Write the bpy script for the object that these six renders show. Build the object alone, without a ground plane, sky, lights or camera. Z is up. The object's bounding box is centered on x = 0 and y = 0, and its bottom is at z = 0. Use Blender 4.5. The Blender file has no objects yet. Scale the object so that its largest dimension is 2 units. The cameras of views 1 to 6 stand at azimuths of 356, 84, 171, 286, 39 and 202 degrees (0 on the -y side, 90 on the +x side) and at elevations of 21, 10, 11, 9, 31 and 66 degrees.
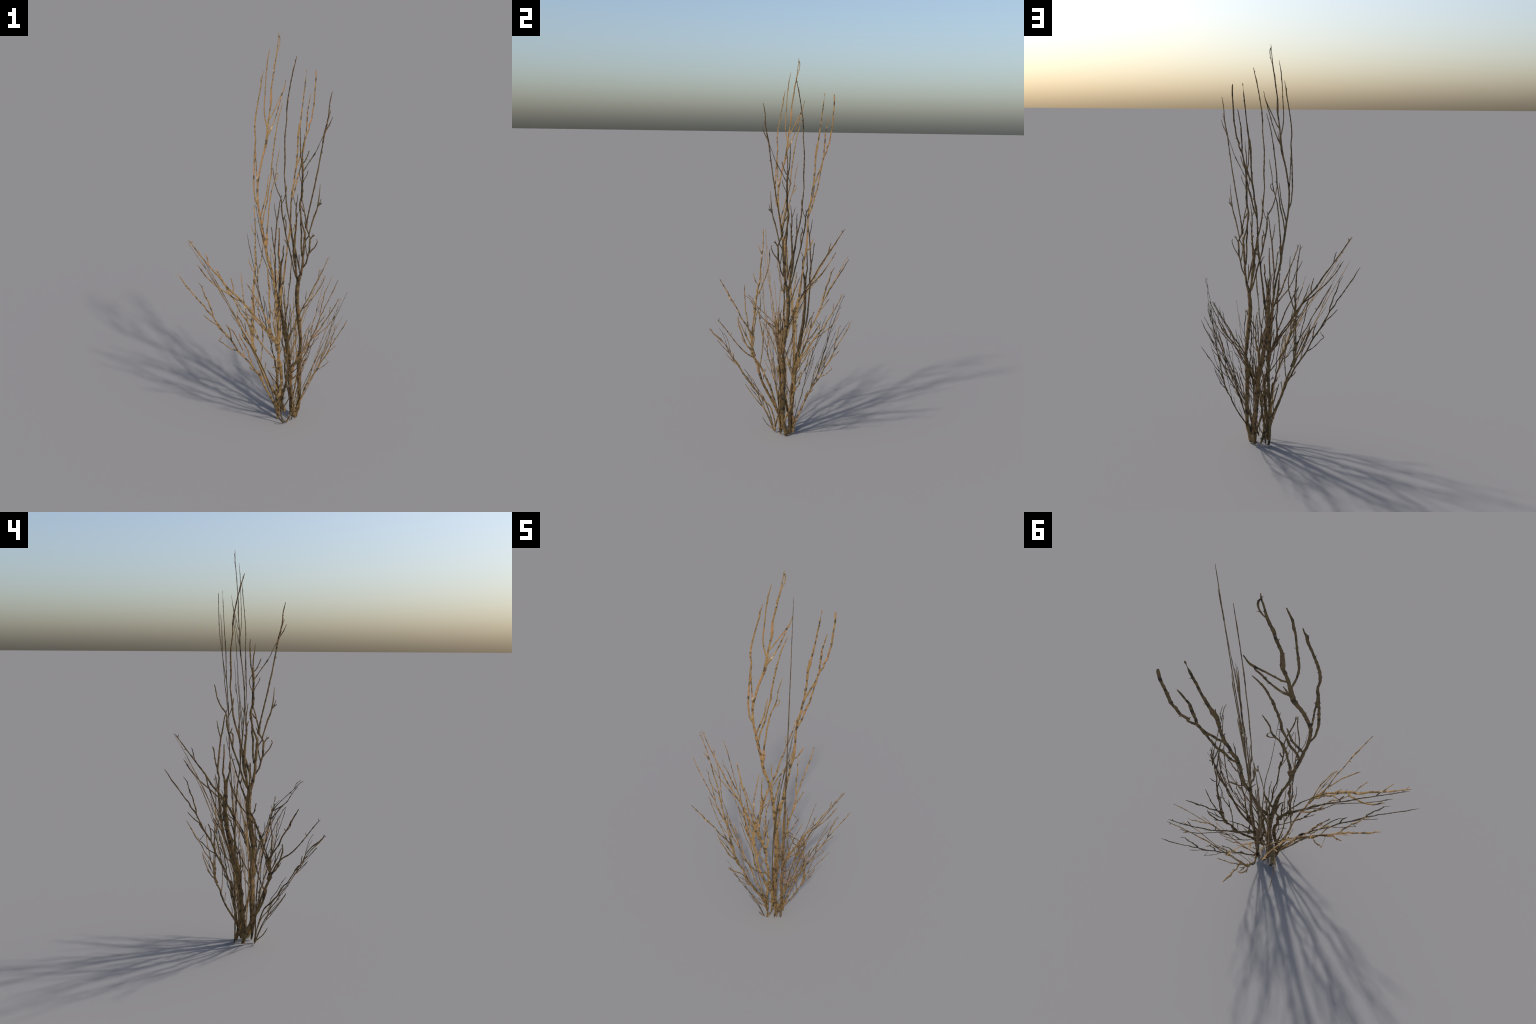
"""A dry, leafless shrub: a clump of tall bare wands and leaning twiggy stems.

Every stem is a flat spray, as pressed branches are: its spines are drawn as
control points (sideways, up, thickness) in the spray's own sheet, and the
sheet is then stood up, leaned and bowed in space.  Each spine becomes a closed,
slightly flattened wooden limb with knots and tapering ends.
"""
import bpy
import math
import random
from mathutils import Vector, noise

random.seed(11)


class Pattern:
    """The limbs of one spray: spines of (sideways, up, thickness)."""

    def __init__(self):
        self.trunks, self.limbs, self.spurs = [], [], []

    def trunk(self, *spine):
        self.trunks.append(spine)

    def branch(self, *spine):
        self.limbs.append(("branch", spine))

    def twig(self, *spine):
        self.limbs.append(("twig", spine))

    def spur(self, *spine):
        self.spurs.append(spine)


class Sheet:
    """Places a spray in space: a frame, gently bowed, twisted and cupped."""

    def __init__(self, origin, right, up, bow=(0, 0, 0), twist=(0, 0, 0),
                 cup=(0, 0, 0), shear=(0, 0, 0), size=1.0, leaf="stem"):
        self.o, self.r, self.u = Vector(origin), Vector(right), Vector(up)
        self.bow, self.twist = Vector(bow), Vector(twist)
        self.cup, self.shear = Vector(cup), Vector(shear)
        self.size = size

    def point(self, x, y):
        return (self.o + self.r * x + self.u * y + self.bow * (y * (1 - y))
                + self.twist * (x * y) + self.cup * (x * x) + self.shear * x)

    def normal(self, x, y):
        e = 1e-3
        dx = self.point(x + e, y) - self.point(x - e, y)
        dy = self.point(x, y + e) - self.point(x, y - e)
        return dx.cross(dy).normalized()


STEMS = []

# ---- tall stem, open fork of long wands (metres: sideways, up, thickness)
fork_wand = Pattern()
fork_wand.trunk((0.1123, -0.0125, 0.0171), (0.1037, 0.0299, 0.017), (0.1, 0.1019, 0.0183), (0.1019, 0.1729, 0.0182), (0.1054, 0.2429, 0.0194), (0.1107, 0.3117, 0.0196), (0.1142, 0.3793, 0.0205), (0.1123, 0.4455, 0.0204), (0.1094, 0.5105, 0.0195), (0.1051, 0.577, 0.0193), (0.1005, 0.6189, 0.0185), (0.0962, 0.6521, 0.0185), (0.0915, 0.7014, 0.0156), (0.0853, 0.7419, 0.0149), (0.0754, 0.8019, 0.0141), (0.0677, 0.8413, 0.0147), (0.0534, 0.8839, 0.0133), (0.0395, 0.9183, 0.0139), (0.0271, 0.9602, 0.0158), (0.0213, 1.0086, 0.017), (0.0075, 1.0568, 0.0143), (-0.003, 1.1046, 0.0142), (-0.0133, 1.1553, 0.0121), (-0.0235, 1.2018, 0.0114), (-0.0289, 1.255, 0.0114), (-0.0295, 1.3075, 0.0113), (-0.0222, 1.3459, 0.0106), (-0.0134, 1.3839, 0.0105), (-0.0017, 1.4283, 0.0105), (0.013, 1.469, 0.0122), (0.0274, 1.5124, 0.014), (0.0327, 1.5511, 0.0133), (0.0379, 1.5868, 0.0108), (0.0418, 1.6157, 0.0096), (0.0485, 1.6476, 0.0083), (0.0565, 1.6855, 0.0113), (0.0572, 1.7166, 0.013), (0.0591, 1.7566, 0.0082), (0.0656, 1.7872, 0.0076), (0.0734, 1.8205, 0.0075), (0.0783, 1.8534, 0.0081), (0.0861, 1.8802, 0.0069), (0.0924, 1.9097, 0.0074), (0.0959, 1.933, 0.0046), (0.0993, 1.959, 0.004), (0.1035, 1.9777, 0.004), (0.1045, 1.9991, 0.002))
fork_wand.twig((0.096, 1.9127, 0.004), (0.1019, 1.9245, 0.0034), (0.1084, 1.9421, 0.0034), (0.1114, 1.9623, 0.0051), (0.1092, 1.9765, 0.0057), (0.104, 1.9815, 0.0028))
fork_wand.branch((-0.0262, 1.216, 0.0095), (-0.0317, 1.2265, 0.0108), (-0.043, 1.2438, 0.0082), (-0.0497, 1.2823, 0.0082), (-0.0531, 1.317, 0.0088), (-0.0519, 1.3585, 0.0087), (-0.0501, 1.3994, 0.0087), (-0.0494, 1.4265, 0.0074), (-0.0435, 1.4535, 0.0141), (-0.0439, 1.4933, 0.0091), (-0.0397, 1.5263, 0.0091), (-0.0399, 1.5484, 0.0073), (-0.0448, 1.5806, 0.0084), (-0.0407, 1.6222, 0.0078), (-0.0351, 1.6541, 0.0077), (-0.0252, 1.6951, 0.0065), (-0.0126, 1.7449, 0.0065), (-0.0043, 1.7756, 0.0076), (-0.0017, 1.7969, 0.0076), (0.0052, 1.8182, 0.0041), (0.0098, 1.8377, 0.0023))
fork_wand.branch((-0.0296, 1.3179, 0.0081), (-0.0342, 1.366, 0.0062), (-0.0359, 1.4, 0.0056), (-0.0371, 1.427, 0.0062), (-0.0413, 1.4502, 0.008))
fork_wand.branch((0.0345, 1.5771, 0.0084), (0.0224, 1.6118, 0.0072), (0.0165, 1.6402, 0.0066), (0.0147, 1.6715, 0.0065), (0.0175, 1.709, 0.0065), (0.0211, 1.7491, 0.0053), (0.0246, 1.7948, 0.0052), (0.0269, 1.8219, 0.0052), (0.0308, 1.8459, 0.0064), (0.0349, 1.8785, 0.0058), (0.0424, 1.9051, 0.004), (0.0489, 1.9286, 0.0026))
fork_wand.branch((0.0419, 1.611, 0.0072), (0.058, 1.6259, 0.0054), (0.0781, 1.655, 0.0054), (0.098, 1.6839, 0.0053), (0.1122, 1.7031, 0.0059), (0.1276, 1.7253, 0.0076), (0.14, 1.7472, 0.0053), (0.1517, 1.7856, 0.0026))
fork_wand.branch((0.0345, 1.5366, 0.0091), (0.0448, 1.5516, 0.0091), (0.0623, 1.5749, 0.0072), (0.0822, 1.614, 0.0054), (0.0963, 1.6431, 0.0054), (0.1101, 1.6781, 0.0053), (0.1239, 1.7066, 0.0053), (0.1283, 1.7237, 0.0041))
fork_wand.twig((0.0417, 1.5515, 0.003), (0.0473, 1.5711, 0.0039), (0.0552, 1.5955, 0.0027))
fork_wand.branch((-0.0013, 1.101, 0.0077), (0.0032, 1.1232, 0.0083), (0.0121, 1.1637, 0.007), (0.0257, 1.2074, 0.0083), (0.0361, 1.2399, 0.0082), (0.0416, 1.2789, 0.0063), (0.0502, 1.3142, 0.0069), (0.0587, 1.3525, 0.0087), (0.0609, 1.3868, 0.008), (0.0674, 1.4343, 0.0068), (0.0713, 1.4612, 0.0067), (0.0773, 1.488, 0.0073), (0.0832, 1.5276, 0.0079), (0.09, 1.5533, 0.0054), (0.098, 1.589, 0.006), (0.1088, 1.6245, 0.0054), (0.1226, 1.6598, 0.0042), (0.1341, 1.6852, 0.0027))
fork_wand.spur((0.0602, 1.3526, 0.005), (0.0663, 1.358, 0.0037), (0.0715, 1.3623, 0.0019))
fork_wand.branch((-0.0126, 1.1499, 0.007), (-0.0071, 1.1647, 0.0077), (0.0113, 1.214, 0.007), (0.0263, 1.2572, 0.0069), (0.0334, 1.2926, 0.0056), (0.039, 1.3276, 0.005), (0.0437, 1.3519, 0.0031))
fork_wand.branch((0.025, 0.986, 0.0131), (0.031, 1.0166, 0.013), (0.0302, 1.0578, 0.0091), (0.0343, 1.0951, 0.0077), (0.0398, 1.1394, 0.007), (0.0423, 1.1721, 0.007), (0.0494, 1.212, 0.0076), (0.0549, 1.2478, 0.0082), (0.0666, 1.2835, 0.0056), (0.0769, 1.3083, 0.0056), (0.0842, 1.3294, 0.0056), (0.0912, 1.3572, 0.0043), (0.0934, 1.3881, 0.0043), (0.1029, 1.429, 0.0043), (0.1139, 1.4695, 0.0024))
fork_wand.twig((0.0779, 1.309, 0.0044), (0.0953, 1.3222, 0.0044), (0.1033, 1.3371, 0.0044), (0.1008, 1.349, 0.0037), (0.0929, 1.3504, 0.0031))
fork_wand.spur((0.0326, 1.0167, 0.0065), (0.0388, 1.032, 0.0052), (0.0377, 1.0364, 0.0026))
fork_wand.spur((0.0396, 0.9125, 0.0059), (0.0313, 0.9149, 0.0046), (0.0256, 0.9185, 0.0023))
fork_wand.spur((0.086, 0.7155, 0.0061), (0.0775, 0.718, 0.0047), (0.0707, 0.7189, 0.0027))
fork_wand.branch((0.0965, 0.6396, 0.0151), (0.1045, 0.6608, 0.015), (0.1157, 0.6861, 0.0123), (0.1282, 0.7236, 0.0149), (0.1407, 0.7526, 0.0148), (0.1461, 0.7931, 0.0148), (0.1531, 0.8333, 0.012), (0.1583, 0.8729, 0.0106), (0.1667, 0.9162, 0.0092), (0.1717, 0.9588, 0.0105), (0.1841, 1.0157, 0.013), (0.1889, 1.0571, 0.0123), (0.1905, 1.098, 0.0103), (0.192, 1.1384, 0.009), (0.1934, 1.182, 0.0089), (0.1969, 1.2109, 0.0108), (0.2004, 1.2395, 0.0126), (0.2112, 1.2788, 0.0107), (0.2157, 1.3173, 0.0094), (0.2262, 1.3591, 0.0105), (0.2292, 1.3934, 0.0093), (0.2335, 1.4307, 0.0086), (0.2345, 1.4708, 0.0098), (0.2361, 1.5006, 0.0109), (0.2391, 1.5302, 0.0133), (0.2443, 1.5461, 0.0133), (0.2513, 1.5851, 0.009), (0.2582, 1.6237, 0.0078), (0.265, 1.6618, 0.0065), (0.2701, 1.7025, 0.0065), (0.2766, 1.7428, 0.0065), (0.2806, 1.7735, 0.0053), (0.2832, 1.7887, 0.0017), (0.2844, 1.8023, 0.0017), (0.2856, 1.812, 0.0052), (0.2861, 1.8183, 0.0023))
fork_wand.branch((0.2262, 1.3591, 0.0087), (0.2461, 1.394, 0.008), (0.2599, 1.425, 0.0092), (0.2742, 1.444, 0.0135), (0.2831, 1.476, 0.0079), (0.2906, 1.5027, 0.0103), (0.3031, 1.5229, 0.0079), (0.3127, 1.5395, 0.0073), (0.3106, 1.5486, 0.0091), (0.3266, 1.5815, 0.0084), (0.3332, 1.6169, 0.0084), (0.3404, 1.6425, 0.0077), (0.3428, 1.674, 0.0089), (0.3467, 1.7238, 0.0071), (0.3502, 1.7577, 0.0076), (0.3506, 1.7941, 0.0081), (0.3489, 1.8105, 0.0052))
fork_wand.branch((0.2898, 1.501, 0.0067), (0.2916, 1.5224, 0.0067), (0.2916, 1.5387, 0.0079), (0.2936, 1.5544, 0.0072), (0.2962, 1.5868, 0.009), (0.2986, 1.622, 0.0066), (0.3057, 1.6507, 0.0053), (0.3126, 1.6823, 0.0053), (0.3187, 1.7036, 0.0027))
fork_wand.branch((0.1961, 1.1929, 0.0083), (0.2016, 1.2111, 0.0095), (0.2163, 1.2366, 0.0082), (0.2272, 1.2724, 0.0082), (0.238, 1.3078, 0.0106), (0.252, 1.3395, 0.0081), (0.2595, 1.3741, 0.0074), (0.2671, 1.405, 0.0062), (0.2737, 1.4356, 0.0067))
fork_wand.twig((0.2362, 1.5171, 0.0042), (0.2359, 1.5334, 0.003), (0.2374, 1.5523, 0.0027), (0.2373, 1.5652, 0.0021))
fork_wand.branch((0.1844, 1.01, 0.0065), (0.1923, 1.016, 0.0065), (0.2064, 1.0279, 0.0058), (0.2214, 1.0548, 0.0071), (0.2363, 1.0815, 0.0039))
fork_wand.spur((0.192, 1.1238, 0.0058), (0.1882, 1.1383, 0.0051), (0.1838, 1.1508, 0.0029))
fork_wand.twig((0.17, 0.9588, 0.0052), (0.1662, 0.9739, 0.0052), (0.1557, 0.9917, 0.0046), (0.1449, 1.0007, 0.0029))
fork_wand.branch((0.1116, 0.5304, 0.0076), (0.1133, 0.5561, 0.0083), (0.1167, 0.5944, 0.0076), (0.1222, 0.6408, 0.0089), (0.131, 0.6868, 0.0088), (0.1357, 0.7198, 0.0081))
fork_wand.branch((0.0913, 0.7341, 0.0068), (0.0961, 0.7546, 0.0081), (0.1041, 0.7952, 0.0067), (0.1128, 0.8394, 0.0067), (0.1223, 0.8889, 0.004))
fork_wand.spur((0.2271, 1.4035, 0.0043), (0.2236, 1.4128, 0.0037), (0.2216, 1.4161, 0.0018))
fork_wand.spur((0.2172, 1.286, 0.0082), (0.2217, 1.2897, 0.005), (0.2256, 1.2927, 0.0019))

# ---- tall stem, dense with hooked twigs
hooked_wand = Pattern()
hooked_wand.trunk((0.058, 0.003, 0.03), (0.058, 0.06, 0.031), (0.056, 0.11, 0.031), (0.05, 0.17, 0.031), (0.041, 0.25, 0.032), (0.034, 0.32, 0.033), (0.029, 0.39, 0.034), (0.0045, 0.4587, 0.0293), (-0.0127, 0.5442, 0.0259), (-0.0264, 0.602, 0.0226), (-0.0332, 0.6621, 0.0213), (-0.0399, 0.7119, 0.0193), (-0.0364, 0.7608, 0.0205), (-0.0347, 0.8097, 0.016), (-0.0329, 0.8421, 0.0153), (-0.0278, 0.8645, 0.0128), (-0.0193, 0.8899, 0.0096), (-0.0126, 0.9154, 0.0083), (-0.0159, 0.9285, 0.0089), (-0.0108, 0.9637, 0.007))
hooked_wand.trunk((0.081, 0.004, 0.03), (0.096, 0.045, 0.027), (0.111, 0.09, 0.026), (0.115, 0.17, 0.027), (0.114, 0.25, 0.028), (0.11, 0.35, 0.031), (0.1167, 0.4304, 0.0198), (0.12, 0.4811, 0.0217), (0.0982, 0.6314, 0.0294), (0.0892, 0.6855, 0.028), (0.0873, 0.7355, 0.0279), (0.0923, 0.7749, 0.0273), (0.0974, 0.8075, 0.0227), (0.1146, 0.8493, 0.0162), (0.1214, 0.8883, 0.0142), (0.1248, 0.9045, 0.0149), (0.1263, 0.947, 0.0149), (0.1313, 0.9925, 0.0142), (0.1345, 1.0314, 0.0135), (0.1371, 1.0637, 0.0135), (0.1273, 1.0867, 0.0109), (0.1133, 1.1162, 0.0103), (0.1063, 1.155, 0.0102), (0.0999, 1.1936, 0.014), (0.1019, 1.2191, 0.0115), (0.11, 1.2412, 0.0127), (0.1126, 1.2666, 0.014), (0.1124, 1.3078, 0.0127), (0.1149, 1.352, 0.0108), (0.1156, 1.352, 0.0127), (0.1137, 1.3898, 0.0139), (0.1102, 1.415, 0.0108), (0.1117, 1.4463, 0.0063), (0.1142, 1.4931, 0.0069), (0.1199, 1.5134, 0.005), (0.1227, 1.5523, 0.0016))
hooked_wand.branch((0.0958, 0.7845, 0.0162), (0.0835, 0.8315, 0.0129), (0.0764, 0.868, 0.0142), (0.0677, 0.9175, 0.0206), (0.0641, 0.9632, 0.0225), (0.0589, 0.9894, 0.016), (0.0485, 1.0254, 0.0128), (0.0434, 1.0546, 0.0115), (0.0365, 1.0869, 0.0108), (0.0297, 1.1064, 0.0102), (0.0145, 1.1515, 0.0089), (0.0043, 1.1993, 0.0082), (-0.0007, 1.2468, 0.0082), (-0.0057, 1.2909, 0.0075), (-0.0107, 1.3347, 0.0069), (-0.009, 1.3721, 0.0075), (-0.009, 1.3721, 0.0075), (-0.0063, 1.4093, 0.0088), (-0.009, 1.462, 0.0081), (-0.0089, 1.5143, 0.0075), (-0.004, 1.5542, 0.0062), (0.0026, 1.6002, 0.0068), (0.0026, 1.6429, 0.0068), (0.0075, 1.6855, 0.0087), (0.0108, 1.7037, 0.0074), (0.0239, 1.7615, 0.0062), (0.037, 1.8101, 0.0062), (0.0461, 1.8399, 0.0066), (0.0552, 1.866, 0.0046), (0.0636, 1.8933, 0.004))
hooked_wand.spur((0.0003, 1.2373, 0.0063), (0.0043, 1.2624, 0.0069), (0.0077, 1.2812, 0.0028))
hooked_wand.twig((-0.003, 1.2342, 0.0044), (-0.0091, 1.2123, 0.0044), (-0.0191, 1.1937, 0.0044), (-0.0275, 1.1828, 0.0044))
hooked_wand.branch((0.08, 0.8185, 0.011), (0.0627, 0.859, 0.0097), (0.0488, 0.899, 0.0096), (0.035, 0.942, 0.009), (0.0146, 0.9947, 0.0089), (0.001, 1.0339, 0.0095), (-0.0091, 1.0727, 0.0082), (-0.0225, 1.121, 0.0095), (-0.0292, 1.1592, 0.0107), (-0.0291, 1.1845, 0.0076), (-0.0358, 1.2099, 0.0063), (-0.0507, 1.2291, 0.0069), (-0.0655, 1.2513, 0.0063), (-0.0802, 1.2859, 0.0056), (-0.0883, 1.3264, 0.005), (-0.0941, 1.3497, 0.004))
hooked_wand.spur((-0.0351, 1.2067, 0.005), (-0.0308, 1.2176, 0.0044), (-0.0284, 1.2254, 0.0028))
hooked_wand.branch((-0.0469, 0.5839, 0.0129), (-0.0604, 0.6478, 0.0129), (-0.067, 0.714, 0.0115), (-0.0719, 0.7633, 0.0109), (-0.0751, 0.8123, 0.0089), (-0.0716, 0.8768, 0.0083), (-0.0782, 0.9094, 0.0089), (-0.0766, 0.8964, 0.0102), (-0.0798, 0.9256, 0.0101), (-0.0764, 0.9478, 0.0095), (-0.0712, 0.9956, 0.0089), (-0.0661, 1.0432, 0.0082), (-0.061, 1.0811, 0.0076), (-0.0492, 1.1377, 0.0063), (-0.0441, 1.1723, 0.0057), (-0.0391, 1.1926, 0.0057), (-0.0341, 1.2019, 0.0044))
hooked_wand.twig((-0.061, 1.0795, 0.0057), (-0.0659, 1.094, 0.0057), (-0.0742, 1.1227, 0.005), (-0.0823, 1.1703, 0.0028))
hooked_wand.twig((-0.0791, 0.9239, 0.0057), (-0.0881, 0.9484, 0.0057), (-0.0946, 0.9871, 0.0063), (-0.0987, 1.0192, 0.005), (-0.102, 1.032, 0.0076), (-0.1059, 1.0398, 0.0044))
hooked_wand.twig((-0.0108, 1.1046, 0.0051), (-0.0074, 1.1141, 0.0063), (-0.0007, 1.1313, 0.0038))
hooked_wand.branch((0.001, 1.0355, 0.007), (0.0044, 1.069, 0.007), (0.0027, 1.0978, 0.007), (-0.0074, 1.1077, 0.0057))
hooked_wand.branch((-0.0333, 0.6026, 0.0161), (-0.0366, 0.6623, 0.0161), (-0.0399, 0.7119, 0.0128), (-0.0381, 0.7773, 0.0128), (-0.0397, 0.8425, 0.0128), (-0.043, 0.8719, 0.0096), (-0.0514, 0.9047, 0.0095), (-0.0479, 0.9399, 0.0083), (-0.0479, 0.956, 0.0076), (-0.0445, 0.9943, 0.0076), (-0.0444, 1.0486, 0.0047))
hooked_wand.branch((0.0375, 1.0869, 0.007), (0.0355, 1.1189, 0.0076), (0.0381, 1.1699, 0.0057), (0.0367, 1.208, 0.0038))
hooked_wand.branch((0.0623, 0.9795, 0.018), (0.0674, 1.0116, 0.0141), (0.0707, 1.0535, 0.0109), (0.0757, 1.0919, 0.0102), (0.0773, 1.1239, 0.0089), (0.0738, 1.156, 0.0083), (0.0747, 1.1911, 0.007), (0.0804, 1.2228, 0.0045), (0.0847, 1.2528, 0.0032))
hooked_wand.spur((0.0773, 1.1303, 0.0051), (0.083, 1.1461, 0.0045), (0.0877, 1.1636, 0.0029))
hooked_wand.spur((0.0723, 1.0791, 0.0064), (0.0671, 1.0906, 0.0057), (0.062, 1.0962, 0.0032))
hooked_wand.twig((0.0702, 1.1944, 0.0045), (0.06, 1.2137, 0.0041), (0.0498, 1.2425, 0.0025))
hooked_wand.branch((0.1078, 1.4087, 0.0063), (0.0999, 1.4432, 0.0057), (0.0963, 1.4931, 0.0069), (0.0944, 1.5396, 0.005), (0.0963, 1.5768, 0.0025))
hooked_wand.twig((0.1119, 1.4102, 0.0051), (0.1288, 1.4243, 0.0051), (0.144, 1.4525, 0.0051), (0.1551, 1.4776, 0.0038))
hooked_wand.twig((0.1052, 1.3962, 0.0044), (0.0917, 1.368, 0.0044), (0.0969, 1.3396, 0.0044), (0.1055, 1.3206, 0.0044))
hooked_wand.branch((0.1172, 1.3709, 0.0051), (0.146, 1.4116, 0.0044), (0.18, 1.4556, 0.0051), (0.2038, 1.4902, 0.0038), (0.2241, 1.5312, 0.0025), (0.2428, 1.5627, 0.0038))
hooked_wand.twig((0.1165, 1.3141, 0.0038), (0.1259, 1.3361, 0.0038), (0.1429, 1.3612, 0.0038), (0.1503, 1.3848, 0.0029))
hooked_wand.branch((0.1284, 0.8879, 0.0084), (0.1491, 0.9196, 0.0084), (0.1576, 0.952, 0.0091), (0.1679, 0.9842, 0.0097), (0.1694, 1.0168, 0.011), (0.1727, 1.0493, 0.011), (0.1656, 1.0658, 0.0084), (0.155, 1.0824, 0.009), (0.1445, 1.099, 0.0148), (0.1461, 1.1151, 0.0154), (0.1511, 1.1472, 0.0084), (0.1646, 1.2015, 0.0077), (0.1747, 1.2429, 0.0077), (0.1915, 1.3066, 0.0077), (0.2049, 1.3637, 0.0077), (0.2015, 1.351, 0.009), (0.2149, 1.4049, 0.007), (0.2282, 1.4713, 0.007), (0.2364, 1.5092, 0.0064), (0.2446, 1.5564, 0.0083), (0.2546, 1.5942, 0.0102), (0.2613, 1.6193, 0.007), (0.2712, 1.657, 0.0083), (0.2709, 1.6819, 0.0044), (0.2757, 1.7163, 0.0057), (0.2873, 1.7616, 0.0029))
hooked_wand.twig((0.2706, 1.6554, 0.0032), (0.2798, 1.6696, 0.0032), (0.2761, 1.682, 0.0032), (0.2716, 1.6882, 0.0025))
hooked_wand.twig((0.2564, 1.5895, 0.0064), (0.2752, 1.6133, 0.0045), (0.2939, 1.6512, 0.0029))
hooked_wand.spur((0.2299, 1.4745, 0.0051), (0.235, 1.4824, 0.0038), (0.2412, 1.4871, 0.0026))
hooked_wand.spur((0.2464, 1.5565, 0.0051), (0.2431, 1.5658, 0.0038), (0.2416, 1.5752, 0.0025))
hooked_wand.branch((0.1638, 1.0659, 0.0071), (0.1689, 1.0884, 0.0071), (0.1825, 1.13, 0.0077), (0.1927, 1.1621, 0.0084), (0.2098, 1.2003, 0.0077), (0.22, 1.2387, 0.0077), (0.2265, 1.2836, 0.0051), (0.2295, 1.3332, 0.0022))
hooked_wand.spur((0.2184, 1.2259, 0.0071), (0.2305, 1.2353, 0.0058), (0.2427, 1.2453, 0.0032))
hooked_wand.spur((0.2287, 1.2385, 0.0039), (0.2339, 1.2513, 0.0039), (0.2386, 1.2657, 0.0032))
hooked_wand.branch((0.1127, 1.2347, 0.0064), (0.1267, 1.1929, 0.0064), (0.1373, 1.1476, 0.0071), (0.1461, 1.1183, 0.0084))
hooked_wand.twig((0.1088, 1.1997, 0.0064), (0.1199, 1.1835, 0.0064), (0.1285, 1.1736, 0.0051))
hooked_wand.twig((0.1428, 1.1023, 0.0064), (0.1358, 1.1155, 0.0058), (0.1298, 1.127, 0.0032))
hooked_wand.twig((0.1744, 1.0476, 0.0071), (0.1865, 1.065, 0.0065), (0.2022, 1.0767, 0.0032))
hooked_wand.spur((0.1848, 1.0634, 0.0039), (0.1892, 1.0746, 0.0032), (0.1909, 1.0843, 0.0019))
hooked_wand.twig((0.169, 0.976, 0.0071), (0.1836, 0.9933, 0.0065), (0.2045, 1.0153, 0.0058), (0.2201, 1.0441, 0.0045), (0.2189, 1.0523, 0.0052), (0.2157, 1.0586, 0.0039))
hooked_wand.twig((0.1656, 1.0642, 0.0058), (0.1449, 1.0374, 0.0058), (0.1408, 1.0181, 0.0052), (0.1505, 0.9687, 0.0058), (0.1577, 0.9487, 0.0058))
hooked_wand.twig((0.1042, 0.8499, 0.0058), (0.0988, 0.8962, 0.0065), (0.099, 0.9223, 0.0058), (0.0993, 0.9452, 0.0045))
hooked_wand.branch((0.1176, 0.9442, 0.0097), (0.1122, 1.0031, 0.0097), (0.1136, 1.0679, 0.0103), (0.1065, 1.1036, 0.0096), (0.109, 1.1485, 0.0083))
hooked_wand.branch((0.1024, 0.8671, 0.0097), (0.0866, 0.9165, 0.0097), (0.0744, 0.9627, 0.009), (0.0588, 1.0056, 0.0083), (0.0513, 1.0188, 0.0064))

# ---- leaning stem with an elbowed side twig (unit length, base to tip)
elbow_spray = Pattern()
elbow_spray.trunk((-0.0102, 0.0093, 0.01019), (0.0013, 0.041, 0.01738), (0.014, 0.0744, 0.01586), (0.029, 0.1056, 0.01292), (0.0483, 0.1435, 0.01142), (0.0701, 0.1829, 0.01137), (0.0866, 0.221, 0.01074), (0.0932, 0.238, 0.00987), (0.0994, 0.2628, 0.01265), (0.1048, 0.284, 0.01262), (0.106, 0.3059, 0.01118), (0.1128, 0.324, 0.00976), (0.1224, 0.3475, 0.01002), (0.1294, 0.3651, 0.00972), (0.1321, 0.3881, 0.0083), (0.1271, 0.4031, 0.00829), (0.1259, 0.4146, 0.00772), (0.1225, 0.449, 0.00769), (0.1185, 0.4779, 0.00766), (0.1127, 0.5094, 0.00599), (0.1058, 0.5343, 0.00597), (0.0996, 0.5603, 0.00811), (0.0968, 0.5773, 0.01349), (0.0918, 0.5955, 0.01077), (0.0885, 0.6142, 0.00806), (0.0835, 0.6354, 0.00804), (0.0762, 0.6611, 0.00854), (0.0723, 0.6798, 0.00799), (0.0623, 0.7083, 0.00743), (0.0534, 0.7327, 0.00741), (0.0483, 0.7643, 0.00685), (0.0443, 0.7918, 0.00683), (0.0384, 0.8155, 0.00655), (0.0316, 0.8425, 0.00522), (0.0271, 0.8681, 0.00573), (0.0198, 0.8996, 0.00467), (0.0154, 0.9247, 0.00465), (0.0106, 0.9543, 0.00412), (0.0068, 0.9801, 0.00411), (0.0024, 1.0017, 0.00179))
elbow_spray.branch((0.1294, 0.3907, 0.00553), (0.1241, 0.3959, 0.00608), (0.1196, 0.4141, 0.00551), (0.1111, 0.4436, 0.00494), (0.1147, 0.452, 0.00521), (0.1073, 0.497, 0.00545), (0.0975, 0.529, 0.00543), (0.0924, 0.5578, 0.00595), (0.0814, 0.5729, 0.00405), (0.0733, 0.5879, 0.00323), (0.0679, 0.602, 0.00188))
elbow_spray.spur((0.0068, 0.9801, 0.00308), (0.011, 0.9839, 0.00308), (0.0156, 0.9892, 0.00231))
elbow_spray.spur((0.0169, 0.9163, 0.00414), (0.0135, 0.9211, 0.0031), (0.0084, 0.926, 0.00155))
elbow_spray.twig((0.0283, 0.8659, 0.00364), (0.0328, 0.8819, 0.00364), (0.0368, 0.8981, 0.00363), (0.0397, 0.9148, 0.00285))
elbow_spray.spur((0.0515, 0.7529, 0.00422), (0.047, 0.7587, 0.00316), (0.0391, 0.7637, 0.00184))
elbow_spray.twig((0.0635, 0.7076, 0.00478), (0.0744, 0.724, 0.00424), (0.0797, 0.7499, 0.0037), (0.084, 0.7704, 0.0029))
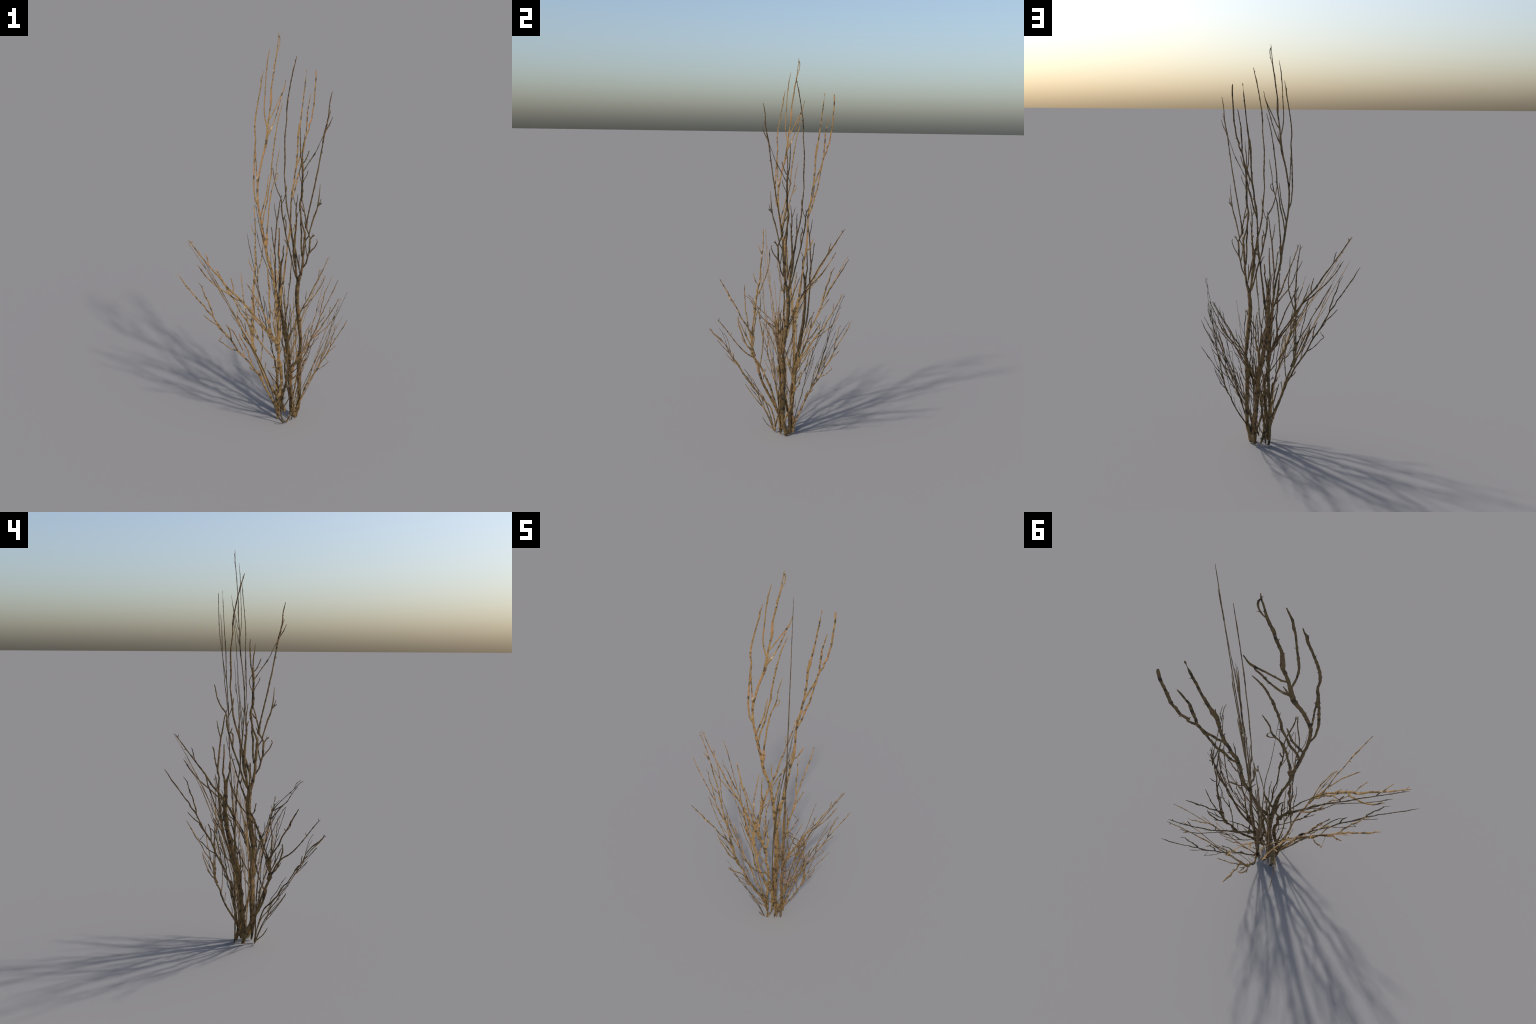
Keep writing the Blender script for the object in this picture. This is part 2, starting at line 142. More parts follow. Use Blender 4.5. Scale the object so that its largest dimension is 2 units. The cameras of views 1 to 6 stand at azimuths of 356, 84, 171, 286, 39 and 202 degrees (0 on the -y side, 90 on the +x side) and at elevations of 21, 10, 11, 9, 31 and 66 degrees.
elbow_spray.branch((0.0784, 0.6549, 0.00641), (0.0651, 0.6708, 0.00586), (0.053, 0.6892, 0.00532), (0.0418, 0.7151, 0.00477), (0.0277, 0.7407, 0.00475), (0.0131, 0.7712, 0.00473), (0.006, 0.7925, 0.0042), (-0.0032, 0.8211, 0.00418), (-0.0083, 0.8456, 0.00417), (-0.01, 0.8681, 0.00416), (-0.014, 0.8887, 0.00182))
elbow_spray.twig((0.0974, 0.5719, 0.00351), (0.1006, 0.5936, 0.0035), (0.1008, 0.6053, 0.00296), (0.0992, 0.6121, 0.00215))
elbow_spray.twig((0.0875, 0.6248, 0.00322), (0.0865, 0.6386, 0.00348), (0.0888, 0.6505, 0.0016))
elbow_spray.branch((0.1012, 0.2921, 0.007), (0.0973, 0.305, 0.00559), (0.0897, 0.3277, 0.00474), (0.0826, 0.3583, 0.00472), (0.0761, 0.3862, 0.0047), (0.0703, 0.4189, 0.0055), (0.0681, 0.4453, 0.00521), (0.0623, 0.4701, 0.0041), (0.0699, 0.4531, 0.00466), (0.0714, 0.4805, 0.00464), (0.074, 0.5034, 0.00408), (0.0766, 0.5226, 0.00407), (0.0756, 0.5388, 0.00406), (0.0758, 0.5541, 0.00379), (0.0701, 0.5745, 0.00351), (0.0646, 0.6047, 0.00349), (0.0628, 0.6359, 0.00321), (0.0624, 0.6633, 0.00293), (0.0606, 0.6751, 0.00266))
elbow_spray.twig((0.0693, 0.441, 0.00384), (0.0646, 0.4617, 0.00328), (0.0595, 0.4842, 0.00327), (0.059, 0.4968, 0.00272), (0.056, 0.5108, 0.0019))
elbow_spray.twig((0.0761, 0.535, 0.00298), (0.0717, 0.5385, 0.00298), (0.0654, 0.5411, 0.00135))
elbow_spray.twig((0.0764, 0.5537, 0.0027), (0.0809, 0.5587, 0.00243), (0.0848, 0.5607, 0.00122))
elbow_spray.branch((0.0065, 0.0543, 0.01157), (0.0046, 0.0788, 0.01152), (0.0026, 0.103, 0.00861), (0.0019, 0.1425, 0.00799), (0.0001, 0.178, 0.00795), (0.0001, 0.2255, 0.0079), (0.0021, 0.2612, 0.00898), (-0.0005, 0.2493, 0.01012), (0.0008, 0.2869, 0.00895), (-0.0068, 0.3202, 0.00779), (-0.0096, 0.3575, 0.0072), (-0.0247, 0.4145, 0.00714), (-0.0326, 0.4482, 0.00711), (-0.0345, 0.4813, 0.00653), (-0.0377, 0.5113, 0.00651), (-0.0455, 0.5437, 0.00702), (-0.0526, 0.5736, 0.00753), (-0.0549, 0.6072, 0.00589), (-0.058, 0.6291, 0.00534), (-0.0597, 0.6567, 0.00586), (-0.0696, 0.6886, 0.0053), (-0.0702, 0.7117, 0.00529), (-0.0783, 0.7373, 0.00474), (-0.085, 0.7714, 0.0042), (-0.0942, 0.8175, 0.00522), (-0.0984, 0.8353, 0.00521), (-0.1004, 0.8628, 0.00363), (-0.105, 0.8905, 0.00233))
elbow_spray.branch((-0.0599, 0.6501, 0.00533), (-0.0522, 0.6722, 0.00531), (-0.0502, 0.7038, 0.00529), (-0.0461, 0.7242, 0.00475), (-0.0478, 0.7476, 0.00474), (-0.044, 0.7806, 0.00367), (-0.0411, 0.7963, 0.00314), (-0.0468, 0.8246, 0.00157))
elbow_spray.spur((-0.0418, 0.792, 0.00314), (-0.039, 0.7952, 0.00314), (-0.0369, 0.7969, 0.00183))
elbow_spray.spur((-0.0484, 0.7464, 0.00369), (-0.0501, 0.7489, 0.00263), (-0.0533, 0.7526, 0.00132))
elbow_spray.twig((-0.0518, 0.5851, 0.0043), (-0.0585, 0.6059, 0.00482), (-0.0734, 0.6312, 0.00427), (-0.0847, 0.6576, 0.00373), (-0.0909, 0.6744, 0.00266))
elbow_spray.twig((-0.0521, 0.5682, 0.00431), (-0.0589, 0.5858, 0.00349), (-0.0611, 0.5972, 0.00349), (-0.062, 0.6062, 0.00268))
elbow_spray.twig((-0.0372, 0.5076, 0.00488), (-0.0327, 0.5223, 0.00488), (-0.025, 0.5489, 0.00432), (-0.0234, 0.5719, 0.00431), (-0.025, 0.5878, 0.00296))
elbow_spray.twig((-0.0205, 0.4065, 0.0044), (-0.0137, 0.4294, 0.00384), (-0.0134, 0.4472, 0.00383), (-0.0118, 0.4817, 0.00381), (-0.0114, 0.5095, 0.00434), (-0.0121, 0.5377, 0.00379), (-0.0148, 0.5548, 0.00378), (-0.0221, 0.567, 0.00296))
elbow_spray.twig((-0.0333, 0.4468, 0.00438), (-0.0522, 0.4689, 0.00382), (-0.0656, 0.4929, 0.0038), (-0.0753, 0.518, 0.00325), (-0.0853, 0.5343, 0.00324), (-0.0716, 0.5425, 0.00243), (-0.0559, 0.5523, 0.00189))
elbow_spray.twig((-0.0089, 0.3533, 0.00499), (-0.0018, 0.3674, 0.00498), (-0.0021, 0.3896, 0.00441), (0.0055, 0.4284, 0.00439), (0.0037, 0.4724, 0.00382), (0.0028, 0.5028, 0.00435), (0.0065, 0.5191, 0.00325))
elbow_spray.twig((-0.0081, 0.3135, 0.00501), (-0.0171, 0.3286, 0.00389), (-0.0208, 0.3452, 0.00333))
elbow_spray.twig((0.0031, 0.2547, 0.00618), (0.0075, 0.2807, 0.00448), (0.0048, 0.3041, 0.00223))
elbow_spray.twig((0.085, 0.2396, 0.00423), (0.0832, 0.2466, 0.00366), (0.0795, 0.2644, 0.00337), (0.0747, 0.279, 0.00308), (0.0655, 0.2903, 0.00196))
elbow_spray.spur((0.0753, 0.2767, 0.0028), (0.0741, 0.287, 0.0028), (0.0767, 0.2944, 0.00196))
elbow_spray.twig((0.0465, 0.1548, 0.00485), (0.0433, 0.171, 0.00484), (0.0421, 0.1858, 0.00341), (0.0463, 0.1988, 0.00283), (0.0511, 0.2231, 0.00254))
elbow_spray.branch((0.1161, 0.3554, 0.01019), (0.1234, 0.3784, 0.0102), (0.1285, 0.4076, 0.00841), (0.1287, 0.4384, 0.00722), (0.1328, 0.4758, 0.00724), (0.1398, 0.4977, 0.00724), (0.1553, 0.5262, 0.00604), (0.1682, 0.5484, 0.00604), (0.1793, 0.5867, 0.00545), (0.1965, 0.6221, 0.00546), (0.2064, 0.6415, 0.00789), (0.2199, 0.6807, 0.00608), (0.2454, 0.7436, 0.00366))
elbow_spray.spur((0.2077, 0.6431, 0.00546), (0.2128, 0.6513, 0.00485), (0.2163, 0.6594, 0.00243))
elbow_spray.spur((0.195, 0.6221, 0.00424), (0.1922, 0.6286, 0.00364), (0.1899, 0.6363, 0.00273))
elbow_spray.branch((0.1374, 0.4914, 0.00603), (0.1377, 0.504, 0.00544), (0.1373, 0.5228, 0.00484), (0.1384, 0.5576, 0.00485), (0.1412, 0.5894, 0.00486), (0.1379, 0.6342, 0.00427), (0.1355, 0.6794, 0.00428), (0.1329, 0.7135, 0.00245))
elbow_spray.spur((0.1384, 0.4961, 0.00422), (0.1331, 0.5033, 0.00362), (0.1289, 0.5085, 0.00242))
elbow_spray.branch((0.1377, 0.4883, 0.00664), (0.1269, 0.4726, 0.00724), (0.1198, 0.4507, 0.00723), (0.1141, 0.429, 0.00662))
elbow_spray.branch((0.1184, 0.3646, 0.0102), (0.128, 0.3784, 0.01019), (0.1393, 0.3907, 0.00839), (0.1518, 0.4045, 0.00599), (0.1592, 0.423, 0.0054), (0.1685, 0.454, 0.0054), (0.1772, 0.4884, 0.00601), (0.1823, 0.5135, 0.00542), (0.1808, 0.549, 0.00362))
elbow_spray.twig((0.1293, 0.3983, 0.0048), (0.1406, 0.4261, 0.00421), (0.1508, 0.4479, 0.00421), (0.159, 0.4728, 0.00361), (0.1672, 0.4978, 0.00421), (0.1778, 0.5278, 0.00271))
elbow_spray.twig((0.1431, 0.4323, 0.00421), (0.1459, 0.4416, 0.00421), (0.1508, 0.4634, 0.00361), (0.1526, 0.4978, 0.00241))
elbow_spray.twig((0.1503, 0.4045, 0.0048), (0.1651, 0.426, 0.0042), (0.1744, 0.4462, 0.0024))

# ---- rake_spray
rake_spray = Pattern()
rake_spray.trunk((0.02, 0.0023, 0.0142), (0.044, 0.0318, 0.01234), (0.0718, 0.0754, 0.01141), (0.0922, 0.1252, 0.01142), (0.1124, 0.1872, 0.01237), (0.121, 0.2284, 0.01332), (0.1149, 0.2602, 0.01139), (0.0987, 0.3043, 0.01324), (0.0929, 0.3397, 0.01226), (0.0783, 0.3893, 0.01222), (0.0817, 0.4414, 0.01032), (0.0795, 0.4852, 0.0103), (0.0645, 0.5205, 0.00898), (0.0633, 0.5671, 0.00896), (0.0635, 0.6227, 0.00975), (0.0628, 0.6837, 0.00973), (0.0566, 0.6486, 0.00973), (0.0526, 0.6917, 0.0089), (0.0515, 0.7376, 0.00888), (0.0617, 0.7753, 0.00727), (0.0615, 0.8103, 0.00726), (0.0514, 0.8619, 0.00964), (0.0344, 0.8983, 0.01121), (0.0175, 0.9344, 0.01116), (0.0079, 0.9702, 0.00795), (0.0109, 0.9999, 0.00318))
rake_spray.twig((0.0095, 0.9643, 0.00557), (0.0042, 0.9815, 0.00556), (-0.0072, 0.9961, 0.00396))
rake_spray.branch((0.0617, 0.7777, 0.00485), (0.085, 0.8188, 0.00404), (0.1045, 0.8701, 0.00405), (0.1089, 0.9019, 0.00404), (0.107, 0.9388, 0.00323))
rake_spray.branch((0.0521, 0.7382, 0.00565), (0.0356, 0.7837, 0.00483), (0.0199, 0.8294, 0.00481), (0.0148, 0.8626, 0.0048), (0.0045, 0.888, 0.00439))
rake_spray.twig((0.0558, 0.7145, 0.00728), (0.0709, 0.7338, 0.0081), (0.0805, 0.7531, 0.00891))
rake_spray.branch((0.0575, 0.6455, 0.00568), (0.0429, 0.6661, 0.00566), (0.0274, 0.6973, 0.00484), (0.0163, 0.7328, 0.00442), (0.0122, 0.7581, 0.00361))
rake_spray.twig((0.0632, 0.6236, 0.00488), (0.0712, 0.638, 0.00488), (0.0699, 0.6541, 0.00325))
rake_spray.branch((0.0215, 0.0083, 0.01136), (0.0428, 0.0871, 0.00947), (0.0535, 0.1444, 0.00851), (0.057, 0.2133, 0.00849), (0.0437, 0.2507, 0.00846), (0.0359, 0.2912, 0.0075), (0.0232, 0.3835, 0.00653), (0.0196, 0.4593, 0.00558))
rake_spray.branch((0.0561, 0.2171, 0.00566), (0.0657, 0.247, 0.00566), (0.0651, 0.3198, 0.00517), (0.0461, 0.4016, 0.00374))
rake_spray.branch((0.0544, 0.2154, 0.0066), (0.0655, 0.2393, 0.00661), (0.0847, 0.2944, 0.00661), (0.0911, 0.3351, 0.00755))
rake_spray.branch((0.0993, 0.2872, 0.00568), (0.1152, 0.3279, 0.00568), (0.1116, 0.3822, 0.00614), (0.1067, 0.4172, 0.00565), (0.1138, 0.4889, 0.00564), (0.1047, 0.5442, 0.00422))
rake_spray.twig((0.0812, 0.3926, 0.00493), (0.0706, 0.4023, 0.00451), (0.0603, 0.4138, 0.00328))
rake_spray.twig((0.0756, 0.4355, 0.00492), (0.0627, 0.4708, 0.00491), (0.0564, 0.5164, 0.00367))
rake_spray.twig((0.0653, 0.5174, 0.0049), (0.0554, 0.5314, 0.00448), (0.049, 0.5432, 0.00326))
rake_spray.twig((0.0823, 0.4356, 0.00493), (0.0939, 0.4576, 0.00411), (0.0956, 0.481, 0.00287))
rake_spray.branch((0.0247, 0.0086, 0.00853), (0.0095, 0.0364, 0.00661), (-0.0096, 0.0835, 0.00611), (-0.0137, 0.1215, 0.00563), (-0.0109, 0.152, 0.00422))

# ---- tangle_spray
tangle_spray = Pattern()
tangle_spray.trunk((0.0136, 0.0159, 0.00815), (0.0417, 0.0983, 0.00745), (0.0696, 0.1856, 0.00749), (0.0886, 0.2533, 0.00827), (0.0991, 0.2968, 0.00904), (0.1173, 0.3734, 0.00908), (0.124, 0.4341, 0.00834), (0.1288, 0.5034, 0.0076), (0.1318, 0.5537, 0.00684), (0.1358, 0.6, 0.00609), (0.1398, 0.6464, 0.0061), (0.1424, 0.6932, 0.00611), (0.1455, 0.7401, 0.00612), (0.1446, 0.7879, 0.00612), (0.1261, 0.8236, 0.00458), (0.1049, 0.8554, 0.00419), (0.0616, 0.9123, 0.00417), (0.036, 0.945, 0.00416), (0.0056, 0.989, 0.00377), (-0.0105, 0.9975, 0.00301))
tangle_spray.twig((0.0368, 0.9444, 0.00454), (0.0367, 0.9582, 0.00378), (0.0313, 0.977, 0.00378), (0.0099, 1.0035, 0.00264))
tangle_spray.branch((0.1349, 0.5765, 0.00609), (0.1424, 0.626, 0.0061), (0.1499, 0.6757, 0.00611), (0.1444, 0.7256, 0.0065), (0.1153, 0.7767, 0.00686), (0.0898, 0.8237, 0.0076), (0.0608, 0.8609, 0.0053), (0.0514, 0.8903, 0.0053), (0.0417, 0.9131, 0.00416), (0.0299, 0.9379, 0.00378), (0.0164, 0.9602, 0.00264))
tangle_spray.twig((0.0429, 0.9137, 0.0034), (0.0547, 0.9141, 0.00341), (0.0646, 0.9129, 0.00304))
tangle_spray.twig((0.0901, 0.8244, 0.00836), (0.1128, 0.8058, 0.0061), (0.1316, 0.7907, 0.00688), (0.1477, 0.7813, 0.00765), (0.1554, 0.7618, 0.0046))
tangle_spray.twig((0.1473, 0.7873, 0.00459), (0.1418, 0.8203, 0.00383), (0.1179, 0.8559, 0.00267))
tangle_spray.twig((0.1483, 0.7832, 0.00536), (0.146, 0.8075, 0.00383), (0.1443, 0.8278, 0.00306))
tangle_spray.branch((0.1141, 0.5306, 0.00531), (0.1145, 0.6011, 0.00494), (0.1066, 0.6619, 0.00456), (0.0992, 0.703, 0.00456), (0.0906, 0.7407, 0.00455), (0.081, 0.7739, 0.00417), (0.0738, 0.803, 0.00417), (0.0596, 0.8265, 0.00303))
tangle_spray.branch((0.1298, 0.5896, 0.00457), (0.1295, 0.6724, 0.00457), (0.1255, 0.7168, 0.00457), (0.1151, 0.7705, 0.00419), (0.1093, 0.7954, 0.00381))
tangle_spray.branch((0.0845, 0.239, 0.00526), (0.0698, 0.2587, 0.00525), (0.1214, 0.4543, 0.00455), (0.1376, 0.5287, 0.00456), (0.1394, 0.5755, 0.00457))

# ---- bare_switch
bare_switch = Pattern()
bare_switch.trunk((0.0529, -0.5339, 0.011), (0.0091, -0.4241, 0.01), (-0.0265, -0.2828, 0.009), (-0.0449, -0.1237, 0.008), (-0.0387, -0.0713, 0.007), (-0.0202, -0.0357, 0.0065), (-0.0095, -0.0042, 0.0055), (-0.0006, 0.0407, 0.005), (0.006, 0.0973, 0.0045), (0.0124, 0.164, 0.004), (0.0212, 0.2165, 0.002))
bare_switch.branch((0.0207, 0.2034, 0.003), (0.0136, 0.2097, 0.0025), (0.0079, 0.2157, 0.002))
bare_switch.branch((0.0064, 0.1046, 0.0035), (-0.0013, 0.1098, 0.003), (-0.0085, 0.114, 0.002))

# ---- fallen_stick
fallen_stick = Pattern()
fallen_stick.trunk((0.0099, -0.1266, 0.003), (0.0108, -0.0723, 0.0045), (0.0092, -0.0183, 0.005), (0.0107, 0.0217, 0.005), (0.0065, 0.0654, 0.006), (0.0013, 0.1035, 0.004))
fallen_stick.branch((-0.022, -0.0748, 0.002), (-0.0149, -0.0143, 0.003), (-0.0107, 0.0362, 0.003), (-0.0008, 0.0795, 0.003))

# ---- where each stem stands
STEMS.append((fork_wand, Sheet(origin=(-0.0019, 0.0024, 0.0000), right=(0.7897, 0.6134, 0.0000), up=(0, 0, 1))))
STEMS.append((hooked_wand, Sheet(origin=(0.1206, 0.0927, -0.0000), right=(0.6097, -0.7926, 0.0000), up=(0, 0, 1))))
STEMS.append((elbow_spray, Sheet(origin=(0.0955, 0.0176, -0.0024), right=(1.0526, 0.1538, 0.4616), up=(-0.4572, -0.0638, 1.0637),
    bow=(0.0509, -0.1263, -0.0006), twist=(-0.0899, 0.0573, -0.0370), cup=(0.0453, 0.2407, -0.0553), shear=(0.0567, 0.0086, 0.0197), size=1.160)))
STEMS.append((elbow_spray, Sheet(origin=(0.0856, 0.0152, -0.0040), right=(0.3205, -1.1095, 0.0638), up=(-0.4500, -0.0689, 1.0632),
    bow=(0.1560, 0.0350, 0.0710), twist=(-0.1160, -0.1189, -0.2625), cup=(-0.0581, -0.0708, 0.2678), shear=(-0.0312, 0.0233, 0.0564), size=1.157)))
STEMS.append((elbow_spray, Sheet(origin=(0.1070, 0.0556, 0.0032), right=(0.5936, -0.9288, 0.3178), up=(-0.1200, 0.3000, 1.1008),
    bow=(-0.0287, -0.2744, 0.0374), twist=(-0.0716, 0.0072, 0.3561), cup=(0.1010, 0.1091, -0.0031), shear=(-0.0183, 0.0199, -0.0971), size=1.147)))
STEMS.append((elbow_spray, Sheet(origin=(0.1529, 0.0539, 0.0069), right=(-0.3991, -0.7230, 0.2991), up=(0.2245, 0.2158, 0.8213),
    bow=(-0.0904, 0.0682, -0.0229), twist=(-0.1719, 0.2429, 0.0176), cup=(-0.0205, -0.2858, 0.0046), shear=(-0.0378, -0.0680, 0.0267), size=0.878)))
STEMS.append((elbow_spray, Sheet(origin=(0.1524, 0.0517, 0.0071), right=(-0.6745, 0.5634, 0.0339), up=(0.2275, 0.2231, 0.8197),
    bow=(-0.0984, -0.0781, -0.0049), twist=(-0.0195, 0.0765, -0.0180), cup=(0.0015, 0.1361, -0.0231), shear=(0.0509, -0.0296, 0.0238), size=0.879)))
STEMS.append((elbow_spray, Sheet(origin=(0.1595, -0.0016, 0.0097), right=(-0.7053, 0.1883, 0.2265), up=(0.2155, -0.0707, 0.7299),
    bow=(-0.0000, -0.0404, 0.0204), twist=(0.1396, 0.0438, 0.0655), cup=(-0.0478, -0.0108, 0.0867), shear=(-0.0246, 0.0070, -0.0157), size=0.764)))
STEMS.append((elbow_spray, Sheet(origin=(0.1144, 0.0584, -0.0001), right=(-0.9898, -0.5814, 0.0398), up=(-0.1297, 0.2962, 1.1022),
    bow=(0.0638, -0.2986, 0.0369), twist=(-0.0403, 0.0535, 0.0638), cup=(-0.1698, 0.0233, 0.0424), shear=(0.0037, 0.0042, 0.0065), size=1.149)))
STEMS.append((elbow_spray, Sheet(origin=(0.1553, 0.0048, 0.0057), right=(0.4008, 0.6576, -0.0494), up=(0.2228, -0.0806, 0.7344),
    bow=(0.0532, -0.0563, 0.1818), twist=(-0.0285, 0.0172, -0.1098), cup=(0.0198, -0.0185, 0.0699), shear=(-0.0030, 0.0019, -0.0114), size=0.772)))
STEMS.append((rake_spray, Sheet(origin=(0.1130, -0.0420, 0.0000), right=(0.4428, 0.4749, 0.2482), up=(0.0380, -0.3490, 0.6000), size=0.695)))
STEMS.append((rake_spray, Sheet(origin=(0.1130, -0.0420, 0.0000), right=(-0.5845, 0.3080, 0.2162), up=(0.0380, -0.3490, 0.6000), size=0.695)))
STEMS.append((tangle_spray, Sheet(origin=(0.1130, -0.0420, 0.0000), right=(0.3415, 0.8181, 0.0611), up=(0.2660, -0.1730, 0.8300), size=0.889)))
STEMS.append((bare_switch, Sheet(origin=(0.1945, -0.2251, 0.4898), right=(-0.0825, -0.8643, -0.4962), up=(0.0723, -0.5018, 0.8620))))
STEMS.append((fallen_stick, Sheet(origin=(0.0716, 0.0416, 0.2217), right=(-0.8251, 0.5113, -0.2404), up=(-0.4511, -0.3401, 0.8251))))



# ------------------------------------------------------------------ limbs
SIDES = 8
FLATNESS = 0.38      # depth of a limb over its breadth
THIN = 0.0016        # thinnest breadth of a living twig tip


def smooth_spine(spine, step):
    """Catmull-Rom through the control points, spaced evenly."""
    n = len(spine)
    out = []
    for i in range(n - 1):
        p0, p1, p2, p3 = (spine[max(i - 1, 0)], spine[i], spine[i + 1],
                          spine[min(i + 2, n - 1)])
        length = math.hypot(p2[0] - p1[0], p2[1] - p1[1])
        k = max(2, int(math.ceil(length / step)))
        for j in range(k):
            t = j / k
            q = []
            for a, b, c, d in zip(p0, p1, p2, p3):
                cr = 0.5 * (2 * b + (c - a) * t + (2 * a - 5 * b + 4 * c - d) * t * t
                            + (3 * b - a - 3 * c + d) * t ** 3)
                q.append(0.35 * (b + (c - b) * t) + 0.65 * cr)
            out.append(q)
    out.append(list(spine[-1]))
    return out


def limb(sheet, spine, verts, faces, seed, root=False, buds=None):
    pts = smooth_spine(spine, 0.006 / sheet.size)
    n = len(pts)
    P = [sheet.point(p[0], p[1]) for p in pts]
    # leaf scars: the limb swells at them, and now and then a dead bud stays on
    rng = random.Random(int(seed * 1000) + n)
    swell = [1.0] * n
    walk, nxt, flip = 0.0, rng.uniform(0.01, 0.03), 1
    for i in range(2, n - 2):
        walk += (P[i] - P[i - 1]).length
        if walk > nxt:
            walk, nxt, flip = 0.0, rng.uniform(0.022, 0.05), -flip
            k = rng.uniform(0.12, 0.36) * min(1.0, 0.0055 / (pts[i][2] * sheet.size + 1e-6))
            swell[i] += k
            swell[i - 1] += k * 0.5
            swell[i + 1] += k * 0.5
            if buds is not None and rng.random() < 0.55:
                x, y, w = pts[i]
                tx, ty = pts[i + 1][0] - pts[i - 1][0], pts[i + 1][1] - pts[i - 1][1]
                m = math.hypot(tx, ty) or 1.0
                tx, ty = tx / m * flip, ty / m * flip
                up = (tx * flip, ty * flip)
                reach = (rng.uniform(0.003, 0.0075) / sheet.size + w * 0.4)
                bx, by = -ty * 0.8 + up[0] * 0.6, tx * 0.8 + up[1] * 0.6
                t = max(w * 0.45, 0.0022 / sheet.size)
                buds.append(((x, y, t), (x + bx * reach * 0.6, y + by * reach * 0.6, t * 0.9),
                             (x + bx * reach, y + by * reach, t * 0.5)))
    first = len(verts)
    for i in range(n):
        a, b = P[max(i - 1, 0)], P[min(i + 1, n - 1)]
        t = (b - a).normalized()
        nrm = sheet.normal(pts[i][0], pts[i][1])
        nrm = (nrm - t * nrm.dot(t)).normalized()
        side = t.cross(nrm)
        w = max(abs(pts[i][2]) * sheet.size, THIN)
        wob = noise.noise(Vector((P[i].x * 90 + seed, P[i].y * 90, P[i].z * 90)))
        w *= swell[i] * (1.04 + 0.15 * wob)
        h = max(w * FLATNESS, 0.0012)
        shift = 0.10 * w * noise.noise(Vector((seed, P[i].z * 70, P[i].x * 70)))
        c = P[i] + side * shift
        if root and i == 0:
            c = c.copy()
        for k in range(SIDES):
            ang = 2 * math.pi * k / SIDES
            rise = math.sin(ang) * abs(math.sin(ang))     # lens-shaped section
            v = c + side * (math.cos(ang) * w / 2) + nrm * (rise * h / 2)
            verts.append(v)
    for i in range(n - 1):
        for k in range(SIDES):
            a = first + i * SIDES + k
            b = first + i * SIDES + (k + 1) % SIDES
            faces.append((a, b, b + SIDES, a + SIDES))
    # rounded ends
    for i, sgn in ((0, -1), (n - 1, 1)):
        a, b = (P[0], P[1]) if i == 0 else (P[-1], P[-2])
        w = max(abs(pts[i][2]) * sheet.size, THIN)
        tip = a + (a - b).normalized() * w * 0.45
        verts.append(tip)
        ti = len(verts) - 1
        for k in range(SIDES):
            p = first + i * SIDES + k
            q = first + i * SIDES + (k + 1) % SIDES
            faces.append((q, p, ti) if sgn < 0 else (p, q, ti))


def mesh_object(name, verts, faces, material, parent):
    for v in verts:
        if v.z < 0.0005:
            v.z = 0.0005
    me = bpy.data.meshes.new(name)
    me.from_pydata([tuple(v) for v in verts], [], faces)
    me.update()
    for p in me.polygons:
        p.use_smooth = True
    me.set_sharp_from_angle(angle=math.radians(55))
    me.materials.append(material)
    ob = bpy.data.objects.new(name, me)
    bpy.context.scene.collection.objects.link(ob)
    ob.parent = parent
    return ob


